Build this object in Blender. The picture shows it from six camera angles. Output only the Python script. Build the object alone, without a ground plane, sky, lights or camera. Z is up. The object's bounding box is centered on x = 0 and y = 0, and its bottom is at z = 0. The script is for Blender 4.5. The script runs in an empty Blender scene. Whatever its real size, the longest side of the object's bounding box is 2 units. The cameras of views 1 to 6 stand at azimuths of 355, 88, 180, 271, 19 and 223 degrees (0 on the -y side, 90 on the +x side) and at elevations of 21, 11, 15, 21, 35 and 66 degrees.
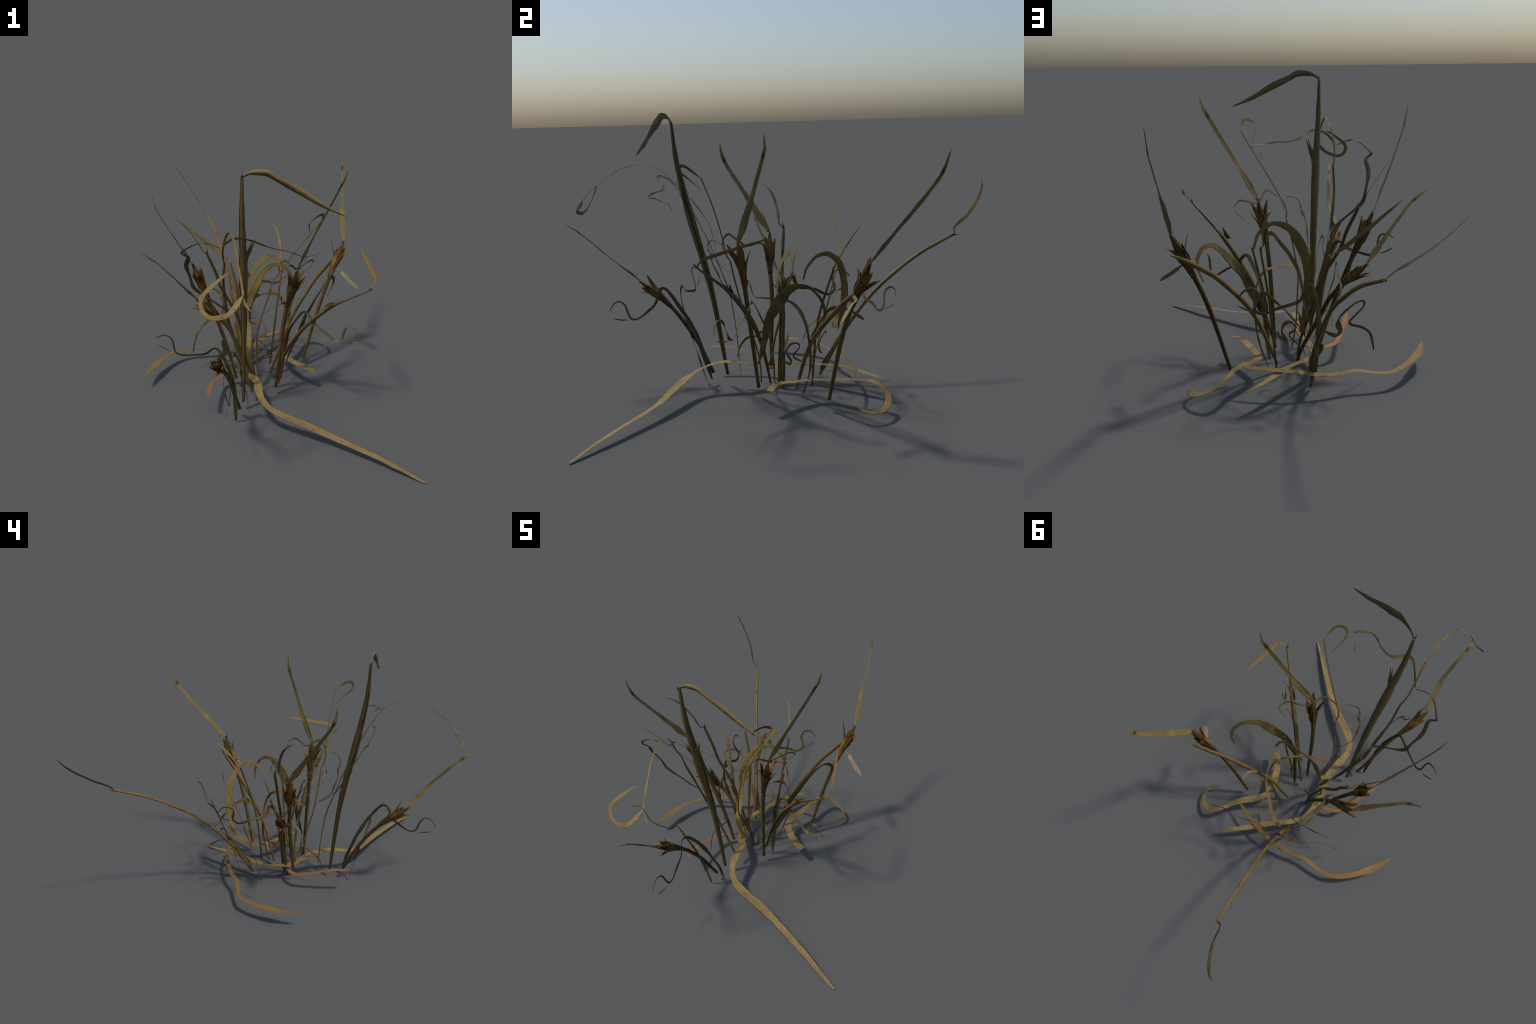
import bpy, bmesh, math, random
from mathutils import Vector, noise

# ------------------------------------------------------------------ helpers
def lerp_table(tab, t):
    if t <= tab[0][0]:
        return tab[0][1]
    for (a, x), (b, y) in zip(tab, tab[1:]):
        if t <= b:
            f = (t - a) / (b - a)
            f = f * f * (3 - 2 * f)
            return x + (y - x) * f
    return tab[-1][1]


def spline(points, step=0.006):
    """Catmull-Rom curve through the control points, evenly resampled."""
    P = [Vector(p) for p in points]
    P = [2 * P[0] - P[1]] + P + [2 * P[-1] - P[-2]]
    raw = []
    for i in range(1, len(P) - 2):
        a, b, c, d = P[i - 1:i + 3]
        for k in range(16):
            t = k / 16
            raw.append(0.5 * (2 * b + (c - a) * t + (2 * a - 5 * b + 4 * c - d) * t * t
                              + (3 * b - a - 3 * c + d) * t ** 3))
    raw.append(P[-2])
    L = [0.0]
    for p, q in zip(raw, raw[1:]):
        L.append(L[-1] + (q - p).length)
    n = max(6, int(L[-1] / step))
    out, j = [], 0
    for i in range(n + 1):
        s = L[-1] * i / n
        while j < len(L) - 2 and L[j + 1] < s:
            j += 1
        f = (s - L[j]) / max(1e-9, L[j + 1] - L[j])
        out.append(raw[j].lerp(raw[j + 1], f))
    return out, L[-1]


def tangents(C):
    T = []
    for i in range(len(C)):
        d = C[min(i + 1, len(C) - 1)] - C[max(i - 1, 0)]
        T.append(d.normalized())
    return T


def finish(name, parent, verts, faces, mats, index=None, origin=(0, 0, 0), smooth=True):
    o = Vector(origin)
    me = bpy.data.meshes.new(name)
    me.from_pydata([Vector(v) - o for v in verts], [], faces)
    for m in mats:
        me.materials.append(m)
    if index:
        for p, k in zip(me.polygons, index):
            p.material_index = k
    for p in me.polygons:
        p.use_smooth = smooth
    me.update()
    ob = bpy.data.objects.new(name, me)
    bpy.context.collection.objects.link(ob)
    ob.location = o
    if parent is not None:
        ob.parent = parent
        ob.location = o - parent_origin(parent)
    return ob


def parent_origin(p):
    v = Vector((0, 0, 0))
    while p is not None:
        v += p.location
        p = p.parent
    return v


def ribbon(name, parent, spine, width, face, mats, keel=0.12, thick=0.0016, ragged=0.05,
           wave=0.0015, fork=0.0, seed=1, origin=None, stripes=None, tw=0.35, across=None):
    """A dry leaf: a thin keeled strip swept along a spine.
    width: [(t, full width)], face: [(t, direction the blade's upper face looks)]"""
    C, L = spline(spine)
    T = tangents(C)
    n = len(C)
    fac = [(t, Vector(v).normalized()) for t, v in face]
    xs = (-1, -0.72, -0.38, 0, 0.38, 0.72, 1)
    K = len(xs)
    verts, faces, idx = [], [], []
    for i, p in enumerate(C):
        t = i / (n - 1)
        N = lerp_table(fac, t)
        side = Vector(across) if across else N.cross(T[i])
        if side.length < 0.15:
            side = prev_side.copy() if i else Vector((0.3, 0.8, 0.1)).cross(T[i])
        side -= T[i] * side.dot(T[i])
        side.normalize()
        if i and side.dot(prev_side) < 0:
            side = -side
        if i:
            side = (side * 0.5 + prev_side * 0.5)
            side -= T[i] * side.dot(T[i])
            side.normalize()
        prev_side = side
        up = T[i].cross(side)
        w = 0.47 * lerp_table(width, t)
        s = i * L / n
        w *= 1 + 2.2 * ragged * noise.noise(Vector((s * 22, seed * 7.3, 0)))
        off = wave * noise.noise(Vector((s * 14, seed * 3.1, 5)))
        twist = tw * noise.noise(Vector((s * 9, seed * 5.7, 9)))
        sd = (side * math.cos(twist) + up * math.sin(twist))
        up2 = T[i].cross(sd)
        top, bot = [], []
        for x in xs:
            e = 1 + (ragged * noise.noise(Vector((s * 60, seed + x * 3, 2))) if abs(x) == 1 else 0)
            rib = 0.03 * w * math.cos(x * 9.4)
            z = keel * w * (abs(x) ** 1.5) - keel * w * 0.4 + off + rib
            h = 0.5 * min(thick, 0.25 * w + 0.0002) * (1 - 0.7 * abs(x))
            q = p + sd * (x * w * e) + up2 * z
            top.append(q + up2 * h)
            bot.append(q - up2 * h)
        verts += top + bot[::-1]
    R = 2 * K
    for i in range(n - 1):
        for k in range(R):
            a, b = i * R + k, i * R + (k + 1) % R
            faces.append((a, b, b + R, a + R))
            kk = k if k < K else R - 1 - k
            idx.append(stripes[min(kk, K - 1)] if stripes else 0)
    faces.append(tuple(range(R))[::-1])
    faces.append(tuple((n - 1) * R + k for k in range(R)))
    idx += [0, 0]
    if fork > 0:                       # torn V notch at the far end
        m = max(2, int(n * fork))
        for i in range(n - m, n):
            f = (i - (n - m)) / m
            for k in range(R):
                x = xs[k] if k < K else xs[R - 1 - k]
                if abs(x) < 0.6:
                    verts[i * R + k] = verts[i * R + k].lerp(C[n - m], f * (1 - abs(x)) * 0.9)
    return finish(name, parent, verts, faces, mats, idx, origin or C[0])


def tube(name, parent, spine, radius, mats, flat=1.0, lobes=0.08, seed=1, sides=12, stripe=None):
    """A grass culm: tapered, slightly flattened and fluted tube."""
    C, L = spline(spine, 0.008)
    T = tangents(C)
    n = len(C)
    U = T[0].orthogonal().normalized()
    verts, faces, idx = [], [], []
    for i, p in enumerate(C):
        U = (U - T[i] * U.dot(T[i])).normalized()
        V = T[i].cross(U)
        t = i / (n - 1)
        s = t * L
        r = 0.92 * lerp_table(radius, t) * (1 + 0.07 * noise.noise(Vector((s * 18, seed * 4.1, 1))))
        for k in range(sides):
            a = 2 * math.pi * k / sides
            rr = r * (1 + lobes * math.cos(3 * a + seed) + 0.05 * noise.noise(Vector((s * 30, k * 1.7, seed))))
            verts.append(p + U * (math.cos(a) * rr) + V * (math.sin(a) * rr * flat))
    for i in range(n - 1):
        for k in range(sides):
            a, b = i * sides + k, i * sides + (k + 1) % sides
            faces.append((a, b, b + sides, a + sides))
            idx.append(1 if stripe and (k + seed) % sides in stripe else 0)
    faces.append(tuple(range(sides))[::-1])
    faces.append(tuple((n - 1) * sides + k for k in range(sides)))
    idx += [0, 0]
    return finish(name, parent, verts, faces, mats, idx, C[0])


# ------------------------------------------------------------------ materials
def dry_material(name, base, patch, spot, patch_at=0.52, rough=0.55, scale=1.0, mark=None, spec=0.2):
    """Straw: base colour with cloudy patches, fine fibre grain and brown specks.
    mark=(radius, colour): a rotted dark blotch around the part's own origin."""
    m = bpy.data.materials.new(name)
    m.use_nodes = True
    nt = m.node_tree
    N, Lk = nt.nodes, nt.links
    bs = N['Principled BSDF']
    bs.inputs['Roughness'].default_value = rough
    bs.inputs['Specular IOR Level'].default_value = spec
    co = N.new('ShaderNodeTexCoord')
    geo = N.new('ShaderNodeNewGeometry')
    n1 = N.new('ShaderNodeTexNoise')
    n1.inputs['Scale'].default_value = 16 * scale
    n1.inputs['Detail'].default_value = 4
    n2 = N.new('ShaderNodeTexNoise')
    n2.inputs['Scale'].default_value = 55 * scale
    n2.inputs['Detail'].default_value = 5
    n3 = N.new('ShaderNodeTexNoise')
    n3.inputs['Scale'].default_value = 260
    n3.inputs['Detail'].default_value = 3
    for k in (n1, n2, n3):
        Lk.new(geo.outputs['Position'], k.inputs['Vector'])
    r1 = N.new('ShaderNodeMapRange')
    r1.inputs[1].default_value = patch_at - 0.1
    r1.inputs[2].default_value = patch_at + 0.12
    Lk.new(n1.outputs['Fac'], r1.inputs[0])
    mx = N.new('ShaderNodeMix'); mx.data_type = 'RGBA'
    mx.inputs[6].default_value = (*base, 1)
    mx.inputs[7].default_value = (*patch, 1)
    Lk.new(r1.outputs[0], mx.inputs[0])
    r2 = N.new('ShaderNodeMapRange')
    r2.inputs[1].default_value = 0.58
    r2.inputs[2].default_value = 0.74
    Lk.new(n2.outputs['Fac'], r2.inputs[0])
    m2 = N.new('ShaderNodeMix'); m2.data_type = 'RGBA'
    Lk.new(r2.outputs[0], m2.inputs[0])
    Lk.new(mx.outputs[2], m2.inputs[6])
    m2.inputs[7].default_value = (*spot, 1)
    r3 = N.new('ShaderNodeMapRange')
    r3.inputs[1].default_value = 0.3
    r3.inputs[2].default_value = 0.7
    r3.inputs[3].default_value = 0.82
    r3.inputs[4].default_value = 1.18
    Lk.new(n3.outputs['Fac'], r3.inputs[0])
    m3 = N.new('ShaderNodeMix'); m3.data_type = 'RGBA'; m3.blend_type = 'MULTIPLY'
    m3.inputs[0].default_value = 1
    Lk.new(m2.outputs[2], m3.inputs[6])
    Lk.new(r3.outputs[0], m3.inputs[7])
    col = m3.outputs[2]
    if mark:
        ln = N.new('ShaderNodeVectorMath'); ln.operation = 'LENGTH'
        Lk.new(co.outputs['Object'], ln.inputs[0])
        ad = N.new('ShaderNodeMath'); ad.operation = 'MULTIPLY_ADD'
        Lk.new(n2.outputs['Fac'], ad.inputs[0])
        ad.inputs[1].default_value = mark[0] * 0.8
        Lk.new(ln.outputs['Value'], ad.inputs[2])
        rr = N.new('ShaderNodeMapRange')
        rr.inputs[1].default_value = mark[0] * 0.6
        rr.inputs[2].default_value = mark[0] * 1.7
        rr.inputs[3].default_value = 1
        rr.inputs[4].default_value = 0
        Lk.new(ad.outputs[0], rr.inputs[0])
        m4 = N.new('ShaderNodeMix'); m4.data_type = 'RGBA'
        Lk.new(rr.outputs[0], m4.inputs[0])
        Lk.new(col, m4.inputs[6])
        m4.inputs[7].default_value = (*mark[1], 1)
        col = m4.outputs[2]
    Lk.new(col, bs.inputs['Base Color'])
    bp = N.new('ShaderNodeBump')
    bp.inputs['Strength'].default_value = 0.25
    bp.inputs['Distance'].default_value = 0.002
    Lk.new(n3.outputs['Fac'], bp.inputs['Height'])
    Lk.new(bp.outputs[0], bs.inputs['Normal'])
    return m


GOLD = dry_material('straw_gold', (0.200, 0.140, 0.045), (0.165, 0.118, 0.037), (0.135, 0.075, 0.016))
PALE = dry_material('straw_pale', (0.225, 0.158, 0.056), (0.19, 0.132, 0.044), (0.145, 0.088, 0.022))
AMBER = dry_material('straw_amber', (0.172, 0.107, 0.027), (0.19, 0.119, 0.032), (0.135, 0.07, 0.013))
BLADE = dry_material('blade_straw', (0.195, 0.138, 0.045), (0.145, 0.11, 0.036), (0.11, 0.068, 0.017),
                     mark=(0.015, (0.055, 0.028, 0.009)))
OLIVE = dry_material('leaf_olive', (0.088, 0.065, 0.023), (0.178, 0.12, 0.037), (0.042, 0.028, 0.010), patch_at=0.52)
DUSK = dry_material('leaf_dusky', (0.073, 0.057, 0.023), (0.12, 0.088, 0.031), (0.03, 0.022, 0.009), patch_at=0.58)
CULM = dry_material('culm_brown', (0.125, 0.072, 0.018), (0.085, 0.056, 0.017), (0.05, 0.024, 0.006), rough=0.5)
CULM_PALE = dry_material('culm_straw', (0.19, 0.115, 0.032), (0.135, 0.086, 0.025), (0.09, 0.042, 0.010), rough=0.42)
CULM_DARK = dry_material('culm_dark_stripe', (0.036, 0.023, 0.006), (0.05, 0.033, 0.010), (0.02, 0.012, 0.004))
GREENISH = dry_material('culm_olive', (0.128, 0.090, 0.029), (0.105, 0.074, 0.022), (0.07, 0.045, 0.012))
SHEATH = dry_material('sheath_brown', (0.115, 0.060, 0.011), (0.05, 0.026, 0.006), (0.02, 0.010, 0.003), patch_at=0.52, scale=1.6)
HUSK = dry_material('bract_russet', (0.175, 0.096, 0.018), (0.12, 0.063, 0.012), (0.045, 0.022, 0.005), scale=1.5)
RUST = dry_material('leaf_rust', (0.24, 0.114, 0.047), (0.205, 0.115, 0.044), (0.15, 0.07, 0.02))
TAWNY = dry_material('leaf_tawny', (0.18, 0.095, 0.027), (0.12, 0.070, 0.022), (0.06, 0.034, 0.013))
BUFF = dry_material('bract_buff', (0.24, 0.185, 0.105), (0.18, 0.135, 0.07), (0.13, 0.06, 0.026))

clump = bpy.data.objects.new('dry_grass_clump', None)
bpy.context.collection.objects.link(clump)
clump['label'] = 'withered clump of dry straw-brown grass stalks and curled leaves'
clump['category'] = 'dry grass'


def head(parent, spine, seed, size=1.0, lean=(0, 0, 1)):
    """Husk cluster below the tip of a culm: swollen sheath and five flaring pointed bracts."""
    rnd = random.Random(seed)
    C, L = spline(spine, 0.004)
    T = tangents(C)
    n = len(C)
    tail = [C[max(0, n - 1 - int(d * n / L))] for d in (0.20 * size, 0.155 * size, 0.115 * size, 0.07 * size, 0.03 * size, 0)]
    tube('leaf_sheath', parent, tail, [(0, 0.0115), (0.25, 0.0155), (0.45, 0.0205), (0.6, 0.0185), (0.75, 0.0135), (0.9, 0.008), (1, 0.005)],
         [SHEATH, CULM_DARK], lobes=0.16, seed=seed, stripe=(0, 4))
    ang = rnd.uniform(0, 6.28)
    for k in range(6):
        i = max(1, n - 1 - int((rnd.uniform(0.105, 0.155) * size) * n / L))
        ax = T[i]
        U = ax.orthogonal().normalized()
        V = ax.cross(U)
        a = ang + k * 2.399 + rnd.uniform(-0.3, 0.3)
        rad = U * math.cos(a) + V * math.sin(a)
        ln = rnd.uniform(0.075, 0.118) * size
        fl = rnd.uniform(0.14, 0.5)
        p0 = C[i] + rad * 0.012
        pts = [p0 - ax * 0.012, p0 + ax * ln * 0.3 + rad * 0.006, p0 + ax * ln * 0.62 + rad * ln * fl * 0.45,
               p0 + ax * ln + rad * ln * fl]
        ribbon('bract', parent, pts, [(0, 0.015), (0.3, 0.028), (0.65, 0.025), (0.88, 0.014), (1, 0.003)], [(0, rad), (1, rad - ax * fl)],
               [HUSK if rnd.random() < 0.65 else SHEATH], keel=0.25, thick=0.0022, seed=seed * 10 + k, wave=0.002)
    e, ax = C[-1], T[-1]
    rad = ax.orthogonal().normalized()
    rad = rad * math.cos(ang) + ax.cross(rad) * math.sin(ang)
    ribbon('ligule', parent, [e - ax * 0.008, e + rad * 0.006, e + rad * 0.026 + ax * 0.004], [(0, 0.008), (0.4, 0.011), (1, 0.001)],
           [(0, ax), (1, ax)], [SHEATH], thick=0.002, seed=seed)


def ligule(parent, e, ax, seed):
    rnd = random.Random(seed)
    e, ax = Vector(e), Vector(ax).normalized()
    rad = ax.orthogonal().normalized()
    a = rnd.uniform(0, 6.28)
    rad = rad * math.cos(a) + ax.cross(rad) * math.sin(a)
    ribbon('ligule', parent, [e - ax * 0.012 + rad * 0.003, e + rad * 0.006, e + rad * 0.014 + ax * 0.016], [(0, 0.010), (0.4, 0.010), (1, 0.002)],
           [(0, rad), (1, rad)], [CULM], keel=0.5, thick=0.002, seed=seed)


# ------------------------------------------------------------------ flowering stalks

# husk-headed stalk with a long straw blade

culm = tube('stalk', clump, [(0.222, 0.140, 0.048), (0.311, 0.191, 0.375), (0.421, 0.272, 0.652)],
       [(0.00, 0.0080), (0.50, 0.0105), (0.80, 0.0105), (0.93, 0.0060), (1.00, 0.0045)], [CULM, CULM_DARK], stripe=(0, 1, 6), seed=11)

head(culm, [(0.222, 0.140, 0.048), (0.311, 0.191, 0.375), (0.421, 0.272, 0.652)], seed=12, size=1.00)

ribbon('leaf_blade', culm, [(0.421, 0.273, 0.652), (0.421, 0.334, 0.726), (0.436, 0.513, 0.950), (0.441, 0.563, 1.069)],
       [(0.00, 0.0100), (0.05, 0.0240), (0.15, 0.0380), (0.30, 0.0300), (0.50, 0.0210), (0.84, 0.0185), (0.93, 0.0110), (1.00, 0.0010)],
       [(0.15, (-0.65, -0.57, 0.50)), (0.50, (-0.85, -0.38, 0.36)), (0.85, (-0.87, -0.44, 0.23))], [BLADE], origin=(0.438, 0.531, 0.983), keel=0.18, seed=13)

ribbon('bract', culm, [(0.388, 0.215, 0.521), (0.409, 0.221, 0.507), (0.421, 0.201, 0.494), (0.489, 0.147, 0.438)],
       [(0.00, 0.0120), (0.25, 0.0220), (0.75, 0.0250), (1.00, 0.0080)],
       [(0.60, (0.05, -0.68, 0.73))], [BUFF], seed=14)


# husk-headed stalk with a long straw blade

culm = tube('stalk', clump, [(-0.139, -0.343, 0.051), (-0.166, -0.390, 0.148), (-0.181, -0.430, 0.220), (-0.207, -0.498, 0.315), (-0.239, -0.572, 0.391), (-0.267, -0.667, 0.460)],
       [(0.00, 0.0080), (0.50, 0.0105), (0.80, 0.0105), (0.93, 0.0060), (1.00, 0.0045)], [CULM, CULM_DARK], stripe=(0, 1, 6), seed=15)

head(culm, [(-0.139, -0.343, 0.051), (-0.166, -0.390, 0.148), (-0.181, -0.430, 0.220), (-0.207, -0.498, 0.315), (-0.239, -0.572, 0.391), (-0.267, -0.667, 0.460)], seed=16, size=0.90)

ribbon('leaf_blade', culm, [(-0.268, -0.669, 0.461), (-0.244, -0.722, 0.518), (-0.230, -0.809, 0.597), (-0.239, -0.903, 0.682), (-0.245, -0.993, 0.747)],
       [(0.00, 0.0090), (0.05, 0.0216), (0.15, 0.0342), (0.30, 0.0270), (0.50, 0.0189), (0.84, 0.0166), (0.93, 0.0099), (1.00, 0.0010)],
       [(0.20, (-0.43, 0.55, 0.71)), (0.60, (-0.47, 0.62, 0.62))], [BLADE], origin=(-0.240, -0.928, 0.702), keel=0.18, seed=17)


# husk-headed stalk with a long straw blade

culm = tube('stalk', clump, [(-0.142, -0.080, 0.058), (-0.179, -0.073, 0.194), (-0.239, -0.064, 0.368), (-0.296, -0.066, 0.509), (-0.360, -0.059, 0.659)],
       [(0.00, 0.0080), (0.50, 0.0105), (0.80, 0.0105), (0.93, 0.0060), (1.00, 0.0045)], [CULM, CULM_DARK], stripe=(0, 1, 6), seed=18)

head(culm, [(-0.142, -0.080, 0.058), (-0.179, -0.073, 0.194), (-0.239, -0.064, 0.368), (-0.296, -0.066, 0.509), (-0.360, -0.059, 0.659)], seed=19, size=1.00)

ribbon('leaf_blade', culm, [(-0.362, -0.062, 0.660), (-0.440, -0.163, 0.825), (-0.504, -0.254, 0.970), (-0.521, -0.278, 1.033), (-0.530, -0.284, 1.084)],
       [(0.00, 0.0100), (0.05, 0.0240), (0.15, 0.0380), (0.30, 0.0300), (0.50, 0.0210), (0.84, 0.0185), (0.93, 0.0110), (1.00, 0.0010)],
       [(0.15, (0.89, 0.05, 0.45)), (0.60, (0.90, 0.06, 0.43))], [BLADE], origin=(-0.512, -0.266, 0.996), keel=0.18, seed=20)


# husk-headed stalk with a long straw blade

culm = tube('stalk', clump, [(0.047, -0.144, 0.043), (0.070, -0.185, 0.441), (0.114, -0.215, 0.692)],
       [(0.00, 0.0080), (0.50, 0.0105), (0.80, 0.0105), (0.93, 0.0060), (1.00, 0.0045)], [CULM, CULM_DARK], stripe=(0, 1, 6), seed=21)

head(culm, [(0.047, -0.144, 0.043), (0.070, -0.185, 0.441), (0.114, -0.215, 0.692)], seed=22, size=1.00)

ribbon('leaf_blade', culm, [(0.114, -0.215, 0.692), (0.200, -0.163, 0.855), (0.314, -0.107, 1.063), (0.324, -0.104, 1.087), (0.327, -0.104, 1.096), (0.329, -0.104, 1.104), (0.332, -0.104, 1.112), (0.338, -0.108, 1.137)],
       [(0.00, 0.0100), (0.05, 0.0240), (0.15, 0.0380), (0.30, 0.0300), (0.50, 0.0210), (0.84, 0.0185), (0.93, 0.0110), (1.00, 0.0010)],
       [(0.15, (-0.79, 0.56, 0.24)), (0.60, (-0.69, 0.70, 0.21))], [BLADE], origin=(0.308, -0.111, 1.051), keel=0.18, seed=23)


# husk-headed stalk with a long straw blade

culm = tube('stalk', clump, [(-0.047, -0.034, 0.002), (-0.064, -0.028, 0.072), (-0.133, -0.024, 0.206), (-0.162, -0.020, 0.265), (-0.184, -0.017, 0.307), (-0.233, -0.017, 0.363), (-0.285, -0.017, 0.405), (-0.341, -0.013, 0.455)],
       [(0.00, 0.0080), (0.50, 0.0105), (0.80, 0.0105), (0.93, 0.0060), (1.00, 0.0045)], [CULM, CULM_DARK], stripe=(0, 1, 6), seed=24)

head(culm, [(-0.047, -0.034, 0.002), (-0.064, -0.028, 0.072), (-0.133, -0.024, 0.206), (-0.162, -0.020, 0.265), (-0.184, -0.017, 0.307), (-0.233, -0.017, 0.363), (-0.285, -0.017, 0.405), (-0.341, -0.013, 0.455)], seed=25, size=0.82)

ribbon('leaf_blade', culm, [(-0.339, -0.016, 0.457), (-0.378, -0.043, 0.507), (-0.501, -0.105, 0.660), (-0.548, -0.124, 0.705), (-0.597, -0.129, 0.743)],
       [(0.00, 0.0082), (0.05, 0.0197), (0.15, 0.0312), (0.30, 0.0246), (0.50, 0.0172), (0.84, 0.0152), (0.93, 0.0090), (1.00, 0.0010)],
       [(0.25, (0.53, 0.58, 0.62)), (0.60, (0.38, 0.67, 0.64))], [BLADE], origin=(-0.540, -0.121, 0.698), keel=0.18, seed=26)


# limp leaves curling off the husk-headed stalks

ribbon('leaf', clump, [(-0.158, -0.378, 0.008), (-0.165, -0.414, 0.138), (-0.179, -0.450, 0.257), (-0.193, -0.465, 0.312), (-0.216, -0.480, 0.377), (-0.237, -0.484, 0.420), (-0.252, -0.480, 0.434), (-0.267, -0.475, 0.433), (-0.283, -0.471, 0.419), (-0.291, -0.470, 0.411), (-0.299, -0.467, 0.405), (-0.318, -0.461, 0.398), (-0.397, -0.430, 0.380), (-0.429, -0.427, 0.395), (-0.438, -0.438, 0.447), (-0.449, -0.443, 0.471), (-0.478, -0.438, 0.479), (-0.510, -0.429, 0.462)],
       [(0.00, 0.0100), (0.08, 0.0190), (0.35, 0.0190), (0.50, 0.0160), (0.75, 0.0130), (0.93, 0.0080), (1.00, 0.0040)],
       [(0.15, (0.21, 0.94, 0.28)), (0.45, (0.19, 0.94, 0.29)), (0.70, (0.29, 0.89, 0.35))], [DUSK], ragged=0.1, tw=0.6, seed=27)

ribbon('leaf', clump, [(-0.100, -0.350, 0.034), (-0.108, -0.376, 0.124), (-0.140, -0.426, 0.262), (-0.155, -0.490, 0.371), (-0.178, -0.542, 0.439), (-0.191, -0.573, 0.436), (-0.190, -0.594, 0.379), (-0.195, -0.619, 0.349), (-0.202, -0.666, 0.311), (-0.204, -0.691, 0.299), (-0.208, -0.712, 0.302), (-0.212, -0.724, 0.320), (-0.220, -0.739, 0.361), (-0.226, -0.759, 0.379), (-0.229, -0.775, 0.379), (-0.233, -0.793, 0.367), (-0.234, -0.806, 0.349), (-0.235, -0.813, 0.334)],
       [(0.00, 0.0080), (0.06, 0.0220), (0.30, 0.0210), (0.45, 0.0180), (0.60, 0.0130), (0.85, 0.0100), (1.00, 0.0040)],
       [(0.15, (0.97, -0.07, 0.22)), (0.40, (0.99, -0.05, 0.14)), (0.75, (0.96, -0.20, 0.18))], [DUSK], ragged=0.1, tw=0.6, seed=28)

ribbon('leaf', clump, [(0.071, -0.068, 0.011), (0.078, -0.076, 0.083), (0.087, -0.081, 0.194), (0.094, -0.089, 0.259), (0.101, -0.104, 0.313), (0.116, -0.125, 0.368), (0.151, -0.155, 0.444), (0.157, -0.159, 0.452), (0.166, -0.164, 0.456), (0.179, -0.171, 0.450), (0.210, -0.194, 0.410), (0.256, -0.220, 0.379), (0.298, -0.240, 0.349), (0.312, -0.247, 0.344), (0.328, -0.259, 0.353), (0.333, -0.266, 0.373), (0.337, -0.276, 0.411), (0.351, -0.290, 0.437), (0.369, -0.302, 0.439), (0.382, -0.308, 0.431), (0.392, -0.312, 0.418), (0.407, -0.315, 0.395)],
       [(0.00, 0.0100), (0.08, 0.0220), (0.35, 0.0210), (0.50, 0.0170), (0.75, 0.0140), (0.93, 0.0090), (1.00, 0.0050)],
       [(0.15, (-0.41, 0.91, 0.06)), (0.42, (-0.21, 0.87, 0.45)), (0.75, (-0.12, 0.57, -0.81))], [OLIVE], ragged=0.1, tw=0.6, seed=29)

ribbon('leaf', clump, [(-0.089, -0.049, 0.010), (-0.161, -0.021, 0.266), (-0.191, -0.017, 0.360), (-0.200, -0.015, 0.388), (-0.204, -0.006, 0.423), (-0.206, 0.016, 0.465), (-0.208, 0.037, 0.472), (-0.210, 0.044, 0.447), (-0.212, 0.060, 0.424), (-0.214, 0.081, 0.416), (-0.218, 0.131, 0.411), (-0.210, 0.169, 0.391), (-0.207, 0.182, 0.386), (-0.204, 0.204, 0.386), (-0.207, 0.224, 0.405), (-0.216, 0.226, 0.425), (-0.228, 0.218, 0.455), (-0.234, 0.227, 0.484), (-0.235, 0.268, 0.491), (-0.230, 0.300, 0.461)],
       [(0.00, 0.0100), (0.10, 0.0180), (0.45, 0.0200), (0.60, 0.0180), (0.80, 0.0130), (0.95, 0.0090), (1.00, 0.0050)],
       [(0.25, (0.91, -0.28, 0.29)), (0.62, (0.86, -0.13, -0.49)), (0.85, (0.92, -0.26, 0.30))], [OLIVE], ragged=0.1, tw=0.6, seed=30)

ribbon('leaf', clump, [(-0.094, 0.201, 0.007), (-0.113, 0.227, 0.135), (-0.120, 0.244, 0.207), (-0.124, 0.262, 0.268), (-0.123, 0.278, 0.319), (-0.108, 0.318, 0.420), (-0.093, 0.340, 0.470), (-0.084, 0.343, 0.476), (-0.079, 0.343, 0.474), (-0.062, 0.333, 0.433), (-0.053, 0.331, 0.417), (-0.042, 0.333, 0.409), (-0.006, 0.345, 0.400), (0.030, 0.358, 0.395), (0.076, 0.369, 0.379), (0.104, 0.381, 0.387), (0.114, 0.388, 0.412), (0.101, 0.394, 0.459), (0.108, 0.403, 0.477), (0.122, 0.414, 0.488), (0.149, 0.426, 0.482), (0.171, 0.425, 0.455)],
       [(0.00, 0.0120), (0.10, 0.0200), (0.40, 0.0220), (0.55, 0.0190), (0.75, 0.0130), (0.95, 0.0090), (1.00, 0.0050)],
       [(0.20, (0.36, -0.90, 0.26)), (0.40, (0.40, -0.87, 0.28)), (0.60, (0.56, -0.70, 0.44)), (0.80, (0.42, -0.91, 0.04))], [OLIVE], ragged=0.1, tw=0.6, seed=31)

ribbon('leaf_fragment', clump, [(-0.212, -0.731, 0.296), (-0.217, -0.762, 0.295), (-0.225, -0.797, 0.302)],
       [(0.00, 0.0030), (0.40, 0.0070), (0.80, 0.0060), (1.00, 0.0030)],
       [(0.15, (0.97, -0.07, 0.22)), (0.40, (0.99, -0.05, 0.14)), (0.75, (0.96, -0.20, 0.18))], [DUSK], seed=32)

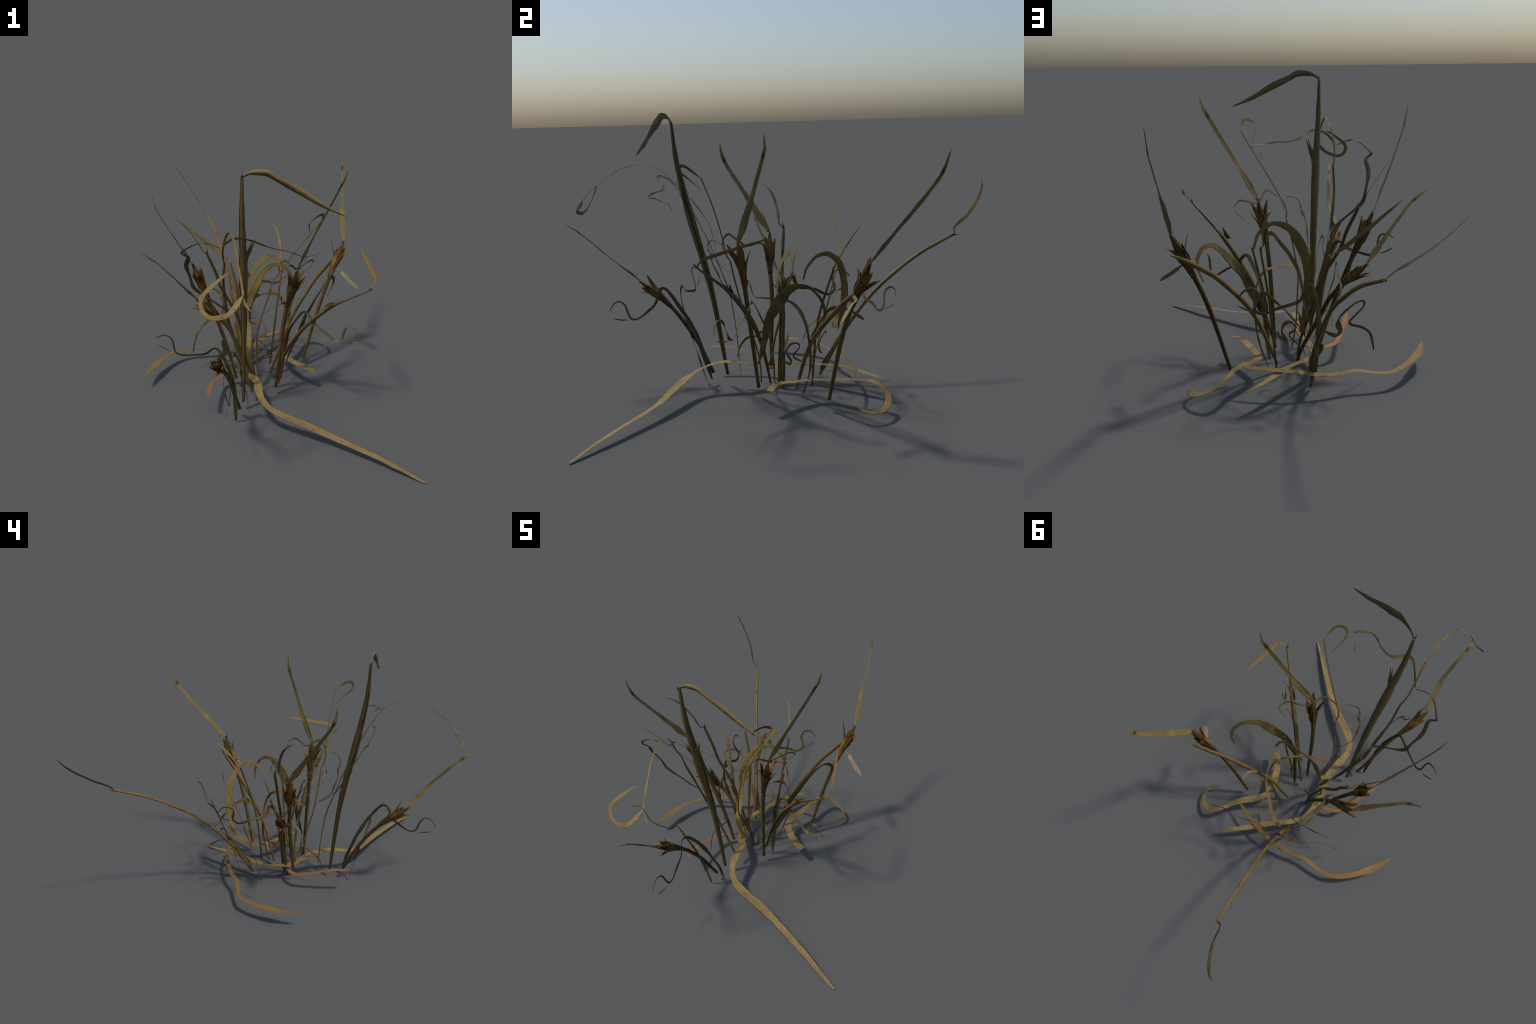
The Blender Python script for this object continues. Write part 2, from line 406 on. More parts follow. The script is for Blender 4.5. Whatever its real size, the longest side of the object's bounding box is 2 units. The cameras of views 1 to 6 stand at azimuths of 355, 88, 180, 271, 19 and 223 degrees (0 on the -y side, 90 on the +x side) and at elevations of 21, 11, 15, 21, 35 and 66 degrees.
ribbon('leaf_fragment', clump, [(-0.446, -0.419, 0.390), (-0.473, -0.413, 0.401), (-0.506, -0.410, 0.420)],
       [(0.00, 0.0030), (0.40, 0.0070), (0.80, 0.0060), (1.00, 0.0030)],
       [(0.15, (0.21, 0.94, 0.28)), (0.45, (0.19, 0.94, 0.29)), (0.70, (0.29, 0.89, 0.35))], [DUSK], seed=33)

ribbon('leaf_fragment', clump, [(0.341, -0.266, 0.349), (0.369, -0.285, 0.354), (0.396, -0.304, 0.368)],
       [(0.00, 0.0030), (0.40, 0.0070), (0.80, 0.0060), (1.00, 0.0030)],
       [(0.15, (-0.41, 0.91, 0.06)), (0.42, (-0.21, 0.87, 0.45)), (0.75, (-0.12, 0.57, -0.81))], [OLIVE], seed=34)

ribbon('leaf_fragment', clump, [(-0.208, 0.234, 0.400), (-0.201, 0.285, 0.416)],
       [(0.00, 0.0030), (0.40, 0.0070), (0.80, 0.0060), (1.00, 0.0030)],
       [(0.25, (0.91, -0.28, 0.29)), (0.62, (0.86, -0.13, -0.49)), (0.85, (0.92, -0.26, 0.30))], [OLIVE], seed=35)

ribbon('leaf_fragment', clump, [(0.118, 0.389, 0.391), (0.144, 0.401, 0.405), (0.171, 0.416, 0.425)],
       [(0.00, 0.0030), (0.40, 0.0070), (0.80, 0.0060), (1.00, 0.0030)],
       [(0.20, (0.36, -0.90, 0.26)), (0.40, (0.40, -0.87, 0.28)), (0.60, (0.56, -0.70, 0.44)), (0.80, (0.42, -0.91, 0.04))], [OLIVE], seed=36)


# arching cane with a trailing blade

culm = tube('stalk', clump, [(-0.093, 0.138, 0.039), (-0.118, 0.243, 0.218), (-0.159, 0.395, 0.396), (-0.207, 0.546, 0.509), (-0.237, 0.646, 0.567), (-0.256, 0.712, 0.596), (-0.287, 0.804, 0.634)],
       [(0.00, 0.0060), (0.08, 0.0120), (0.40, 0.0085), (0.80, 0.0085), (1.00, 0.0065)], [CULM_PALE, CULM], stripe=(0, 1, 2, 7), seed=37)

ligule(culm, (-0.287, 0.804, 0.634), (-0.03, 0.10, 0.04), 3)

ribbon('leaf_blade', culm, [(-0.286, 0.804, 0.635), (-0.316, 0.818, 0.667), (-0.351, 0.888, 0.716), (-0.409, 0.955, 0.785), (-0.453, 0.989, 0.842), (-0.492, 0.996, 0.887)],
       [(0.00, 0.0060), (0.06, 0.0100), (0.25, 0.0165), (0.60, 0.0185), (0.85, 0.0100), (1.00, 0.0010)],
       [(0.30, (0.79, -0.03, 0.62)), (0.60, (0.74, -0.06, 0.67))], [OLIVE], seed=38)

ribbon('leaf_sheath', culm, [(-0.100, 0.145, 0.054), (-0.096, 0.158, 0.089), (-0.115, 0.202, 0.149), (-0.134, 0.225, 0.187), (-0.136, 0.240, 0.208)],
       [(0.00, 0.0120), (0.30, 0.0320), (0.70, 0.0300), (1.00, 0.0160)],
       [(0, (-0.62, -0.35, 0.7))], [OLIVE], keel=0.5, seed=39)


# canes with a torn sheath and a blade snapped over at the top

culm = tube('stalk', clump, [(0.042, -0.091, 0.059), (0.089, -0.117, 0.211), (0.132, -0.144, 0.311), (0.183, -0.181, 0.403), (0.279, -0.255, 0.528), (0.421, -0.368, 0.658)],
       [(0.00, 0.0060), (0.20, 0.0090), (0.45, 0.0125), (0.62, 0.0135), (0.80, 0.0085), (1.00, 0.0050)], [GREENISH, CULM_DARK], stripe=(0, 1, 5), flat=0.75, seed=40)

ligule(culm, (0.421, -0.368, 0.658), (0.06, -0.05, 0.05), 4)

ribbon('leaf_blade', culm, [(0.422, -0.368, 0.658), (0.437, -0.351, 0.682), (0.441, -0.341, 0.689), (0.443, -0.334, 0.692), (0.444, -0.331, 0.694), (0.446, -0.319, 0.698), (0.418, -0.088, 0.759)],
       [(0.00, 0.0070), (0.12, 0.0100), (0.30, 0.0225), (0.50, 0.0200), (0.70, 0.0170), (0.90, 0.0090), (1.00, 0.0010)],
       [(0.35, (-0.70, -0.29, 0.65)), (0.70, (-0.68, -0.25, 0.69))], [AMBER], keel=0.35, seed=41)

ribbon('torn_sheath', culm, [(0.254, -0.244, 0.512), (0.310, -0.250, 0.566)],
       [(0.00, 0.0060), (0.25, 0.0220), (0.50, 0.0150), (0.75, 0.0090), (1.00, 0.0030)],
       [(0, (-0.5, 0.3, 0.8))], [CULM], ragged=0.3, seed=42)

ribbon('torn_sheath', culm, [(0.238, -0.254, 0.509), (0.252, -0.248, 0.520), (0.278, -0.279, 0.560)],
       [(0.00, 0.0060), (0.30, 0.0220), (0.60, 0.0170), (1.00, 0.0040)],
       [(0, (-0.3, -0.8, 0.5))], [CULM], ragged=0.3, seed=43)

culm = tube('stalk', clump, [(-0.118, -0.279, 0.050), (-0.129, -0.339, 0.449), (-0.144, -0.421, 0.788), (-0.155, -0.459, 0.967), (-0.159, -0.473, 1.057), (-0.162, -0.483, 1.185)],
       [(0.00, 0.0085), (0.25, 0.0135), (0.45, 0.0180), (0.56, 0.0205), (0.66, 0.0215), (0.72, 0.0178), (0.85, 0.0138), (0.95, 0.0092), (1.00, 0.0065)], [GREENISH, CULM_DARK], stripe=(0, 1, 6), flat=0.85, seed=44)

ligule(culm, (-0.162, -0.483, 1.185), (-0.00, -0.01, 0.14), 5)

ribbon('leaf_blade', culm, [(-0.162, -0.484, 1.185), (-0.127, -0.498, 1.204), (-0.070, -0.516, 1.207), (-0.028, -0.528, 1.186), (0.053, -0.548, 1.149), (0.141, -0.568, 1.100), (0.239, -0.591, 1.058)],
       [(0.00, 0.0100), (0.06, 0.0130), (0.14, 0.0260), (0.25, 0.0330), (0.50, 0.0340), (0.75, 0.0220), (0.93, 0.0110), (1.00, 0.0020)],
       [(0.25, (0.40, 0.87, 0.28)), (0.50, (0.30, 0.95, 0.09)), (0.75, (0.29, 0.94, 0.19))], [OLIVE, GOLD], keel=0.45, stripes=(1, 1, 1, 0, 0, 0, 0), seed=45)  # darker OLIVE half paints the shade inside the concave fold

ribbon('torn_sheath', culm, [(-0.142, -0.415, 0.767), (-0.134, -0.441, 0.831), (-0.106, -0.470, 0.924)],
       [(0.00, 0.0100), (0.30, 0.0240), (0.60, 0.0220), (0.80, 0.0160), (1.00, 0.0130)],
       [(0, (0.3, -0.9, 0.1))], [GREENISH], fork=0.35, ragged=0.2, seed=46)


# slender culms

culm = tube('stalk', clump, [(-0.049, -0.043, 0.040), (-0.065, -0.041, 0.122), (-0.107, -0.036, 0.246), (-0.148, -0.026, 0.383), (-0.223, -0.013, 0.518), (-0.251, -0.007, 0.597), (-0.296, 0.003, 0.694)],
       [(0.00, 0.0060), (0.50, 0.0075), (0.95, 0.0075), (1.00, 0.0050)], [CULM, CULM_DARK], stripe=(0, 6, 7), seed=47)

ligule(culm, (-0.296, 0.003, 0.694), (-0.05, 0.01, 0.11), 6)

ribbon('leaf_blade', culm, [(-0.297, 0.000, 0.690), (-0.310, -0.017, 0.705), (-0.340, -0.021, 0.759), (-0.392, -0.040, 0.833), (-0.427, -0.071, 0.874), (-0.450, -0.094, 0.887)],
       [(0.00, 0.0050), (0.10, 0.0080), (0.30, 0.0145), (0.60, 0.0135), (0.85, 0.0080), (1.00, 0.0010)],
       [(0.40, (0.85, -0.21, 0.49))], [OLIVE], seed=48)

culm = tube('stalk', clump, [(0.041, 0.089, 0.039), (0.065, 0.113, 0.326), (0.096, 0.182, 0.576)],
       [(0.00, 0.0045), (0.60, 0.0052), (1.00, 0.0045)], [CULM, CULM_DARK], stripe=(0, 6), seed=49)

ligule(culm, (0.096, 0.182, 0.576), (0.01, 0.03, 0.08), 7)

ribbon('leaf_blade', culm, [(0.096, 0.182, 0.577), (0.084, 0.195, 0.590), (0.084, 0.224, 0.639), (0.074, 0.264, 0.698), (0.059, 0.293, 0.729), (0.045, 0.310, 0.744)],
       [(0.00, 0.0040), (0.15, 0.0090), (0.50, 0.0135), (0.80, 0.0090), (1.00, 0.0010)],
       [(0.50, (-0.58, -0.72, 0.38))], [PALE], seed=50)

culm = tube('stalk', clump, [(0.085, -0.057, 0.145), (0.086, -0.053, 0.210), (0.079, -0.048, 0.267), (0.111, -0.043, 0.412), (0.136, -0.049, 0.520)],
       [(0.00, 0.0045), (1.00, 0.0050)], [CULM, CULM_DARK], stripe=(0, 6), seed=51)

culm = ribbon('stalk', clump, [(-0.117, 0.086, 0.002), (-0.125, 0.111, 0.086), (-0.131, 0.189, 0.386), (-0.168, 0.239, 0.548)],
       [(0.00, 0.0090), (0.50, 0.0175), (0.90, 0.0160), (1.00, 0.0100)],
       [(0, (0, -1, 0))], [GREENISH, CULM], across=(0.96, 0.2, 0), keel=0.4, thick=0.004, stripes=(0, 0, 0, 1, 1, 0, 0), seed=52)

ribbon('leaf_blade', culm, [(-0.182, 0.242, 0.563), (-0.278, 0.252, 0.641), (-0.426, 0.250, 0.767)],
       [(0.00, 0.0100), (0.15, 0.0210), (0.45, 0.0200), (0.80, 0.0130), (1.00, 0.0030)],
       [(0.30, (0.12, -0.96, 0.24))], [GOLD], seed=53)

culm = tube('stalk', clump, [(0.037, 0.021, 0.030), (0.100, 0.061, 0.205), (0.152, 0.108, 0.316), (0.241, 0.180, 0.437), (0.292, 0.219, 0.491), (0.381, 0.284, 0.561), (0.418, 0.306, 0.583)],
       [(0.00, 0.0060), (0.10, 0.0090), (0.40, 0.0110), (0.88, 0.0115), (0.95, 0.0080), (1.00, 0.0030)], [CULM_PALE, CULM], stripe=(0, 1, 2, 3, 8), flat=0.8, seed=54)


# broad arching leaves

ribbon('leaf', clump, [(-0.102, 0.225, 0.242), (-0.072, 0.245, 0.356), (-0.060, 0.250, 0.439), (-0.044, 0.241, 0.508), (-0.009, 0.221, 0.567), (0.019, 0.198, 0.597), (0.037, 0.173, 0.616), (0.048, 0.153, 0.623), (0.063, 0.115, 0.616), (0.072, 0.089, 0.593), (0.073, 0.068, 0.564), (0.063, 0.057, 0.519)],
       [(0.00, 0.0040), (0.08, 0.0240), (0.30, 0.0380), (0.45, 0.0360), (0.65, 0.0270), (0.85, 0.0170), (1.00, 0.0100)],
       [(0.35, (-0.95, -0.27, 0.13)), (0.50, (-0.81, -0.51, 0.30)), (0.65, (-0.82, -0.55, 0.17)), (0.85, (-0.90, -0.40, 0.15))], [GOLD], tw=0.15, seed=55)

ribbon('leaf', clump, [(0.090, -0.144, 0.164), (0.113, -0.127, 0.230), (0.148, -0.113, 0.305), (0.165, -0.106, 0.353), (0.171, -0.103, 0.368), (0.172, -0.102, 0.372), (0.178, -0.097, 0.386), (0.192, -0.086, 0.412), (0.274, -0.020, 0.526), (0.321, 0.042, 0.548), (0.345, 0.087, 0.516), (0.342, 0.108, 0.469), (0.324, 0.111, 0.420)],
       [(0.00, 0.0100), (0.15, 0.0300), (0.30, 0.0380), (0.50, 0.0530), (0.62, 0.0360), (0.75, 0.0220), (0.90, 0.0160), (1.00, 0.0080)],
       [(0.30, (-0.73, 0.66, 0.15)), (0.50, (-0.80, 0.52, 0.30)), (0.75, (-0.65, 0.53, 0.54))], [OLIVE], tw=0.15, seed=56)

ribbon('leaf', clump, [(-0.063, -0.114, 0.121), (-0.080, -0.127, 0.175), (-0.090, -0.130, 0.241), (-0.090, -0.114, 0.280), (-0.091, -0.080, 0.332), (-0.093, -0.053, 0.394), (-0.085, -0.043, 0.470), (-0.070, -0.041, 0.514), (-0.053, -0.034, 0.552), (-0.028, -0.019, 0.595), (0.002, -0.004, 0.620), (0.035, 0.004, 0.631), (0.065, 0.007, 0.626), (0.107, 0.009, 0.589), (0.128, 0.021, 0.531)],
       [(0.00, 0.0140), (0.15, 0.0300), (0.35, 0.0300), (0.60, 0.0470), (0.72, 0.0320), (0.82, 0.0190), (1.00, 0.0120)],
       [(0.35, (-0.05, -0.91, 0.41)), (0.60, (0.08, -0.98, 0.16)), (0.82, (0.11, -0.99, 0.10))], [GOLD], tw=0.15, seed=57)


# leaves fallen across the ground

ribbon('leaf', clump, [(0.597, -0.838, 0.002), (0.482, -0.752, 0.025), (0.437, -0.716, 0.033), (0.242, -0.572, 0.054), (0.134, -0.510, 0.075), (0.066, -0.475, 0.087), (0.017, -0.445, 0.095), (-0.018, -0.412, 0.105), (-0.041, -0.371, 0.117), (-0.050, -0.325, 0.128), (-0.052, -0.286, 0.132), (-0.052, -0.238, 0.128), (-0.059, -0.182, 0.113), (-0.073, -0.138, 0.097), (-0.108, -0.050, 0.077), (-0.118, 0.036, 0.081), (-0.108, 0.084, 0.086), (-0.078, 0.133, 0.093), (-0.041, 0.178, 0.100), (0.005, 0.240, 0.106), (0.083, 0.338, 0.095), (0.151, 0.407, 0.087)],
       [(0.00, 0.0120), (0.04, 0.0200), (0.10, 0.0245), (0.15, 0.0270), (0.19, 0.0310), (0.25, 0.0330), (0.31, 0.0430), (0.35, 0.0450), (0.41, 0.0410), (0.45, 0.0290), (0.47, 0.0330), (0.52, 0.0410), (0.62, 0.0400), (0.75, 0.0310), (0.92, 0.0280), (1.00, 0.0180)],
       [(0.20, (-0.03, -0.17, 0.98)), (0.38, (0.11, -0.12, 0.99)), (0.48, (-0.08, -0.26, 0.96)), (0.75, (-0.08, -0.08, 0.99))], [PALE], keel=0.1, tw=0.15, seed=58)

ribbon('leaf', clump, [(-0.593, -0.093, 0.080), (-0.560, 0.003, 0.072), (-0.519, 0.088, 0.075), (-0.477, 0.148, 0.074), (-0.446, 0.178, 0.071), (-0.409, 0.202, 0.068), (-0.353, 0.215, 0.073), (-0.281, 0.221, 0.086), (-0.253, 0.229, 0.087), (-0.157, 0.263, 0.087), (-0.044, 0.277, 0.107), (0.072, 0.267, 0.115), (0.171, 0.243, 0.116)],
       [(0.00, 0.0040), (0.06, 0.0260), (0.14, 0.0410), (0.25, 0.0300), (0.40, 0.0230), (0.75, 0.0240), (0.95, 0.0200), (1.00, 0.0100)],
       [(0.12, (-0.05, 0.02, 1.00)), (0.45, (-0.19, 0.19, 0.96)), (0.75, (-0.15, 0.45, 0.88))], [AMBER], keel=0.15, tw=0.15, seed=59)

ribbon('leaf', clump, [(0.247, -0.106, 0.101), (0.218, -0.086, 0.110), (0.180, -0.046, 0.109), (0.150, 0.001, 0.100), (0.120, 0.065, 0.095), (0.115, 0.090, 0.093), (0.118, 0.116, 0.093), (0.134, 0.153, 0.097), (0.189, 0.243, 0.114), (0.220, 0.319, 0.115), (0.257, 0.361, 0.095), (0.291, 0.371, 0.075), (0.327, 0.362, 0.059), (0.351, 0.346, 0.051), (0.371, 0.316, 0.046), (0.375, 0.291, 0.045), (0.369, 0.267, 0.047), (0.352, 0.248, 0.052), (0.332, 0.234, 0.059)],
       [(0.00, 0.0340), (0.12, 0.0400), (0.30, 0.0340), (0.45, 0.0370), (0.60, 0.0260), (0.80, 0.0270), (0.95, 0.0180), (1.00, 0.0030)],
       [(0.12, (-0.13, 0.08, 0.99)), (0.45, (-0.14, -0.12, 0.98)), (0.70, (0.44, 0.16, 0.88))], [PALE], keel=0.1, tw=0.15, seed=60)

ribbon('leaf', clump, [(-0.282, -0.352, 0.130), (-0.272, -0.257, 0.124), (-0.228, -0.113, 0.083), (-0.184, -0.068, 0.072), (-0.128, -0.046, 0.069)],
       [(0.00, 0.0200), (0.10, 0.0240), (0.50, 0.0240), (0.85, 0.0240), (1.00, 0.0140)],
       [(0.50, (0.03, 0.29, 0.96))], [RUST], seed=61)


# vine-like culms with spiralling tendril leaves

culm = ribbon('stalk', clump, [(-0.073, -0.219, 0.059), (-0.136, -0.234, 0.252), (-0.168, -0.250, 0.364), (-0.183, -0.260, 0.414), (-0.197, -0.275, 0.463), (-0.217, -0.336, 0.622), (-0.225, -0.376, 0.709), (-0.223, -0.423, 0.805)],
       [(0.00, 0.0100), (0.10, 0.0170), (0.50, 0.0190), (0.62, 0.0140), (1.00, 0.0110)],
       [(0, (0, 0.96, 0.28))], [GREENISH], keel=0.35, thick=0.004, seed=62)

ribbon('tendril', culm, [(-0.225, -0.423, 0.803), (-0.232, -0.452, 0.861), (-0.224, -0.505, 0.938), (-0.216, -0.539, 0.970), (-0.211, -0.575, 0.988), (-0.207, -0.621, 0.999), (-0.200, -0.685, 0.996), (-0.193, -0.750, 0.969), (-0.180, -0.839, 0.904), (-0.172, -0.884, 0.857)],
       [(0.00, 0.0080), (0.30, 0.0100), (0.80, 0.0080), (1.00, 0.0090)],
       [(0, (0, 0.9, 0.4)), (0.3, (0, 0.75, 0.6)), (0.55, (0, 0, 1)), (0.8, (0, -0.5, 0.85)), (1, (0, -0.75, 0.6))], [CULM_PALE], keel=0.3, thick=0.003, ragged=0.05, seed=63)

ribbon('leaf_blade', culm, [(-0.174, -0.885, 0.858), (-0.207, -0.915, 0.820), (-0.234, -0.927, 0.800), (-0.277, -0.915, 0.786), (-0.299, -0.908, 0.791), (-0.315, -0.897, 0.805), (-0.322, -0.882, 0.831), (-0.308, -0.866, 0.859), (-0.247, -0.837, 0.907), (-0.217, -0.826, 0.922)],
       [(0.00, 0.0080), (0.10, 0.0220), (0.20, 0.0190), (0.40, 0.0180), (0.75, 0.0165), (0.95, 0.0100), (1.00, 0.0030)],
       [(0.30, (-0.36, -0.89, 0.28)), (0.70, (-0.02, -0.87, 0.50))], [PALE], seed=64)

ribbon('leaf_blade', culm, [(-0.171, -0.887, 0.850), (-0.163, -0.894, 0.829), (-0.143, -0.914, 0.807)],
       [(0.00, 0.0060), (0.40, 0.0120), (1.00, 0.0020)],
       [(0.30, (-0.36, -0.89, 0.28)), (0.70, (-0.02, -0.87, 0.50))], [PALE], seed=65)

ribbon('leaf', clump, [(-0.237, -0.482, 0.890), (-0.221, -0.493, 0.913), (-0.202, -0.510, 0.935), (-0.172, -0.537, 0.951), (-0.145, -0.550, 0.952), (-0.116, -0.548, 0.943), (-0.085, -0.526, 0.923), (-0.050, -0.520, 0.908), (-0.013, -0.528, 0.901), (0.019, -0.542, 0.900), (0.052, -0.562, 0.894), (0.085, -0.569, 0.887), (0.126, -0.547, 0.884), (0.149, -0.521, 0.882)],
       [(0.00, 0.0060), (0.10, 0.0100), (0.25, 0.0180), (0.45, 0.0140), (0.60, 0.0080), (0.80, 0.0090), (0.90, 0.0120), (1.00, 0.0020)],
       [(0.30, (0.22, 0.68, 0.69))], [OLIVE], ragged=0.1, tw=0.6, seed=66)

ribbon('leaf', clump, [(-0.243, -0.478, 0.888), (-0.279, -0.484, 0.905), (-0.315, -0.484, 0.911), (-0.340, -0.478, 0.904), (-0.365, -0.465, 0.888), (-0.396, -0.441, 0.859), (-0.398, -0.439, 0.850), (-0.387, -0.437, 0.843), (-0.372, -0.424, 0.826), (-0.381, -0.389, 0.775), (-0.366, -0.350, 0.710), (-0.359, -0.337, 0.677), (-0.357, -0.335, 0.669), (-0.350, -0.330, 0.653), (-0.326, -0.322, 0.627), (-0.286, -0.316, 0.597), (-0.241, -0.309, 0.560), (-0.212, -0.296, 0.536), (-0.196, -0.271, 0.516), (-0.194, -0.247, 0.503), (-0.200, -0.220, 0.488)],
       [(0.00, 0.0040), (0.15, 0.0070), (0.28, 0.0100), (0.36, 0.0200), (0.44, 0.0200), (0.50, 0.0120), (0.62, 0.0180), (0.72, 0.0100), (0.85, 0.0120), (1.00, 0.0080)],
       [(0, (0.14, 0.86, 0.50))], [DUSK], across=(1, 0, 0), seed=67)

culm = tube('stalk', clump, [(-0.026, -0.130, 0.039), (-0.038, -0.131, 0.103), (-0.047, -0.140, 0.166), (-0.054, -0.172, 0.282), (-0.057, -0.198, 0.361), (-0.034, -0.230, 0.494), (-0.007, -0.249, 0.599)],
       [(0.00, 0.0035), (0.50, 0.0042), (1.00, 0.0035)], [CULM_PALE, CULM], stripe=(0, 6), seed=68)

tube('tendril', culm, [(-0.008, -0.252, 0.598), (-0.011, -0.263, 0.623), (-0.001, -0.271, 0.655), (0.023, -0.277, 0.697), (0.099, -0.305, 0.826), (0.188, -0.349, 0.968)],
       [(0.00, 0.0028), (0.50, 0.0026), (1.00, 0.0025)], [CULM_PALE, CULM], stripe=(0, 1), seed=69)

ribbon('leaf_blade', culm, [(0.188, -0.351, 0.966), (0.180, -0.404, 1.008), (0.159, -0.430, 1.012), (0.140, -0.438, 1.001), (0.129, -0.434, 0.988), (0.124, -0.412, 0.967), (0.138, -0.351, 0.915)],
       [(0.00, 0.0040), (0.12, 0.0130), (0.30, 0.0155), (0.60, 0.0110), (1.00, 0.0030)],
       [(0.30, (-0.63, 0.61, 0.48))], [OLIVE], seed=70)

ribbon('leaf', clump, [(-0.006, -0.251, 0.598), (-0.004, -0.267, 0.620), (0.009, -0.278, 0.659), (0.029, -0.276, 0.688), (0.057, -0.264, 0.713), (0.074, -0.252, 0.723), (0.086, -0.238, 0.718), (0.117, -0.181, 0.681), (0.180, -0.132, 0.701), (0.203, -0.103, 0.690), (0.203, -0.082, 0.665), (0.162, -0.093, 0.619)],
       [(0.00, 0.0030), (0.20, 0.0060), (0.40, 0.0120), (0.55, 0.0080), (0.70, 0.0100), (0.85, 0.0070), (1.00, 0.0020)],
       [(0, (-0.65, 0.63, 0.43))], [OLIVE], ragged=0.1, tw=0.6, seed=71)

ribbon('leaf', clump, [(0.005, -0.279, 0.667), (-0.016, -0.312, 0.681), (-0.047, -0.336, 0.674), (-0.068, -0.345, 0.654), (-0.071, -0.340, 0.634), (-0.076, -0.346, 0.631), (-0.078, -0.331, 0.614), (-0.094, -0.329, 0.576), (-0.101, -0.308, 0.526), (-0.103, -0.285, 0.473), (-0.079, -0.241, 0.436), (-0.064, -0.211, 0.420)],
       [(0.00, 0.0020), (0.15, 0.0040), (0.30, 0.0060), (0.38, 0.0130), (0.44, 0.0130), (0.50, 0.0080), (0.60, 0.0110), (0.72, 0.0060), (1.00, 0.0040)],
       [(0, (-0.66, 0.66, 0.36))], [OLIVE], ragged=0.1, tw=0.6, seed=72)


# loosely looped withered leaf tails

ribbon('leaf', clump, [(-0.147, 0.260, 0.266), (-0.170, 0.235, 0.246), (-0.194, 0.219, 0.234), (-0.209, 0.218, 0.251), (-0.196, 0.249, 0.298), (-0.211, 0.286, 0.345), (-0.253, 0.285, 0.382), (-0.287, 0.260, 0.388), (-0.296, 0.243, 0.370), (-0.289, 0.232, 0.347), (-0.249, 0.226, 0.300), (-0.245, 0.214, 0.282), (-0.259, 0.193, 0.265), (-0.292, 0.162, 0.246), (-0.326, 0.133, 0.218), (-0.343, 0.114, 0.187), (-0.351, 0.100, 0.155), (-0.358, 0.087, 0.117)],
       [(0.00, 0.0100), (0.10, 0.0200), (0.20, 0.0260), (0.28, 0.0180), (0.40, 0.0090), (0.60, 0.0100), (0.75, 0.0130), (0.90, 0.0120), (1.00, 0.0080)],
       [(0, (0.40, -0.79, 0.47))], [OLIVE], ragged=0.1, tw=0.6, seed=73)

ribbon('leaf', clump, [(-0.184, -0.096, 0.194), (-0.162, -0.095, 0.224), (-0.153, -0.109, 0.234), (-0.151, -0.123, 0.229), (-0.162, -0.141, 0.211), (-0.180, -0.162, 0.203), (-0.195, -0.173, 0.198), (-0.204, -0.197, 0.180), (-0.210, -0.222, 0.142), (-0.211, -0.232, 0.099)],
       [(0.00, 0.0160), (0.10, 0.0100), (0.35, 0.0100), (0.60, 0.0120), (0.80, 0.0080), (1.00, 0.0050)],
       [(0, (-0.94, 0.32, 0.13))], [OLIVE], ragged=0.1, tw=0.6, seed=74)

ribbon('leaf', clump, [(0.036, -0.034, 0.155), (0.026, -0.016, 0.141), (0.009, -0.003, 0.129), (-0.004, 0.002, 0.130), (0.003, 0.002, 0.143), (0.014, -0.005, 0.160), (0.016, -0.015, 0.176), (0.010, -0.018, 0.192), (-0.012, -0.000, 0.211), (-0.035, 0.032, 0.210), (-0.038, 0.044, 0.192), (-0.020, 0.021, 0.170), (-0.015, 0.014, 0.161), (-0.016, 0.014, 0.155), (-0.022, 0.020, 0.146), (-0.066, 0.054, 0.113), (-0.081, 0.075, 0.091)],
       [(0.00, 0.0120), (0.15, 0.0160), (0.25, 0.0120), (0.50, 0.0100), (0.70, 0.0100), (1.00, 0.0050)],
       [(0, (0.66, 0.75, 0.02))], [OLIVE], ragged=0.1, tw=0.6, seed=75)

ribbon('leaf', clump, [(-0.118, -0.180, 0.440), (-0.110, -0.177, 0.468), (-0.101, -0.173, 0.488), (-0.094, -0.167, 0.476), (-0.089, -0.151, 0.420), (-0.070, -0.136, 0.414), (-0.013, -0.100, 0.425), (0.056, -0.036, 0.434), (0.091, 0.005, 0.426), (0.116, 0.039, 0.390), (0.127, 0.064, 0.314), (0.113, 0.077, 0.166), (0.078, 0.055, 0.043), (0.069, 0.047, 0.016)],
       [(0.00, 0.0040), (0.10, 0.0100), (0.25, 0.0140), (0.35, 0.0100), (0.50, 0.0150), (0.65, 0.0190), (0.80, 0.0140), (0.92, 0.0100), (1.00, 0.0120)],
       [(0.30, (-0.48, 0.47, 0.74)), (0.60, (-0.81, -0.56, -0.17))], [TAWNY], ragged=0.2, seed=76)

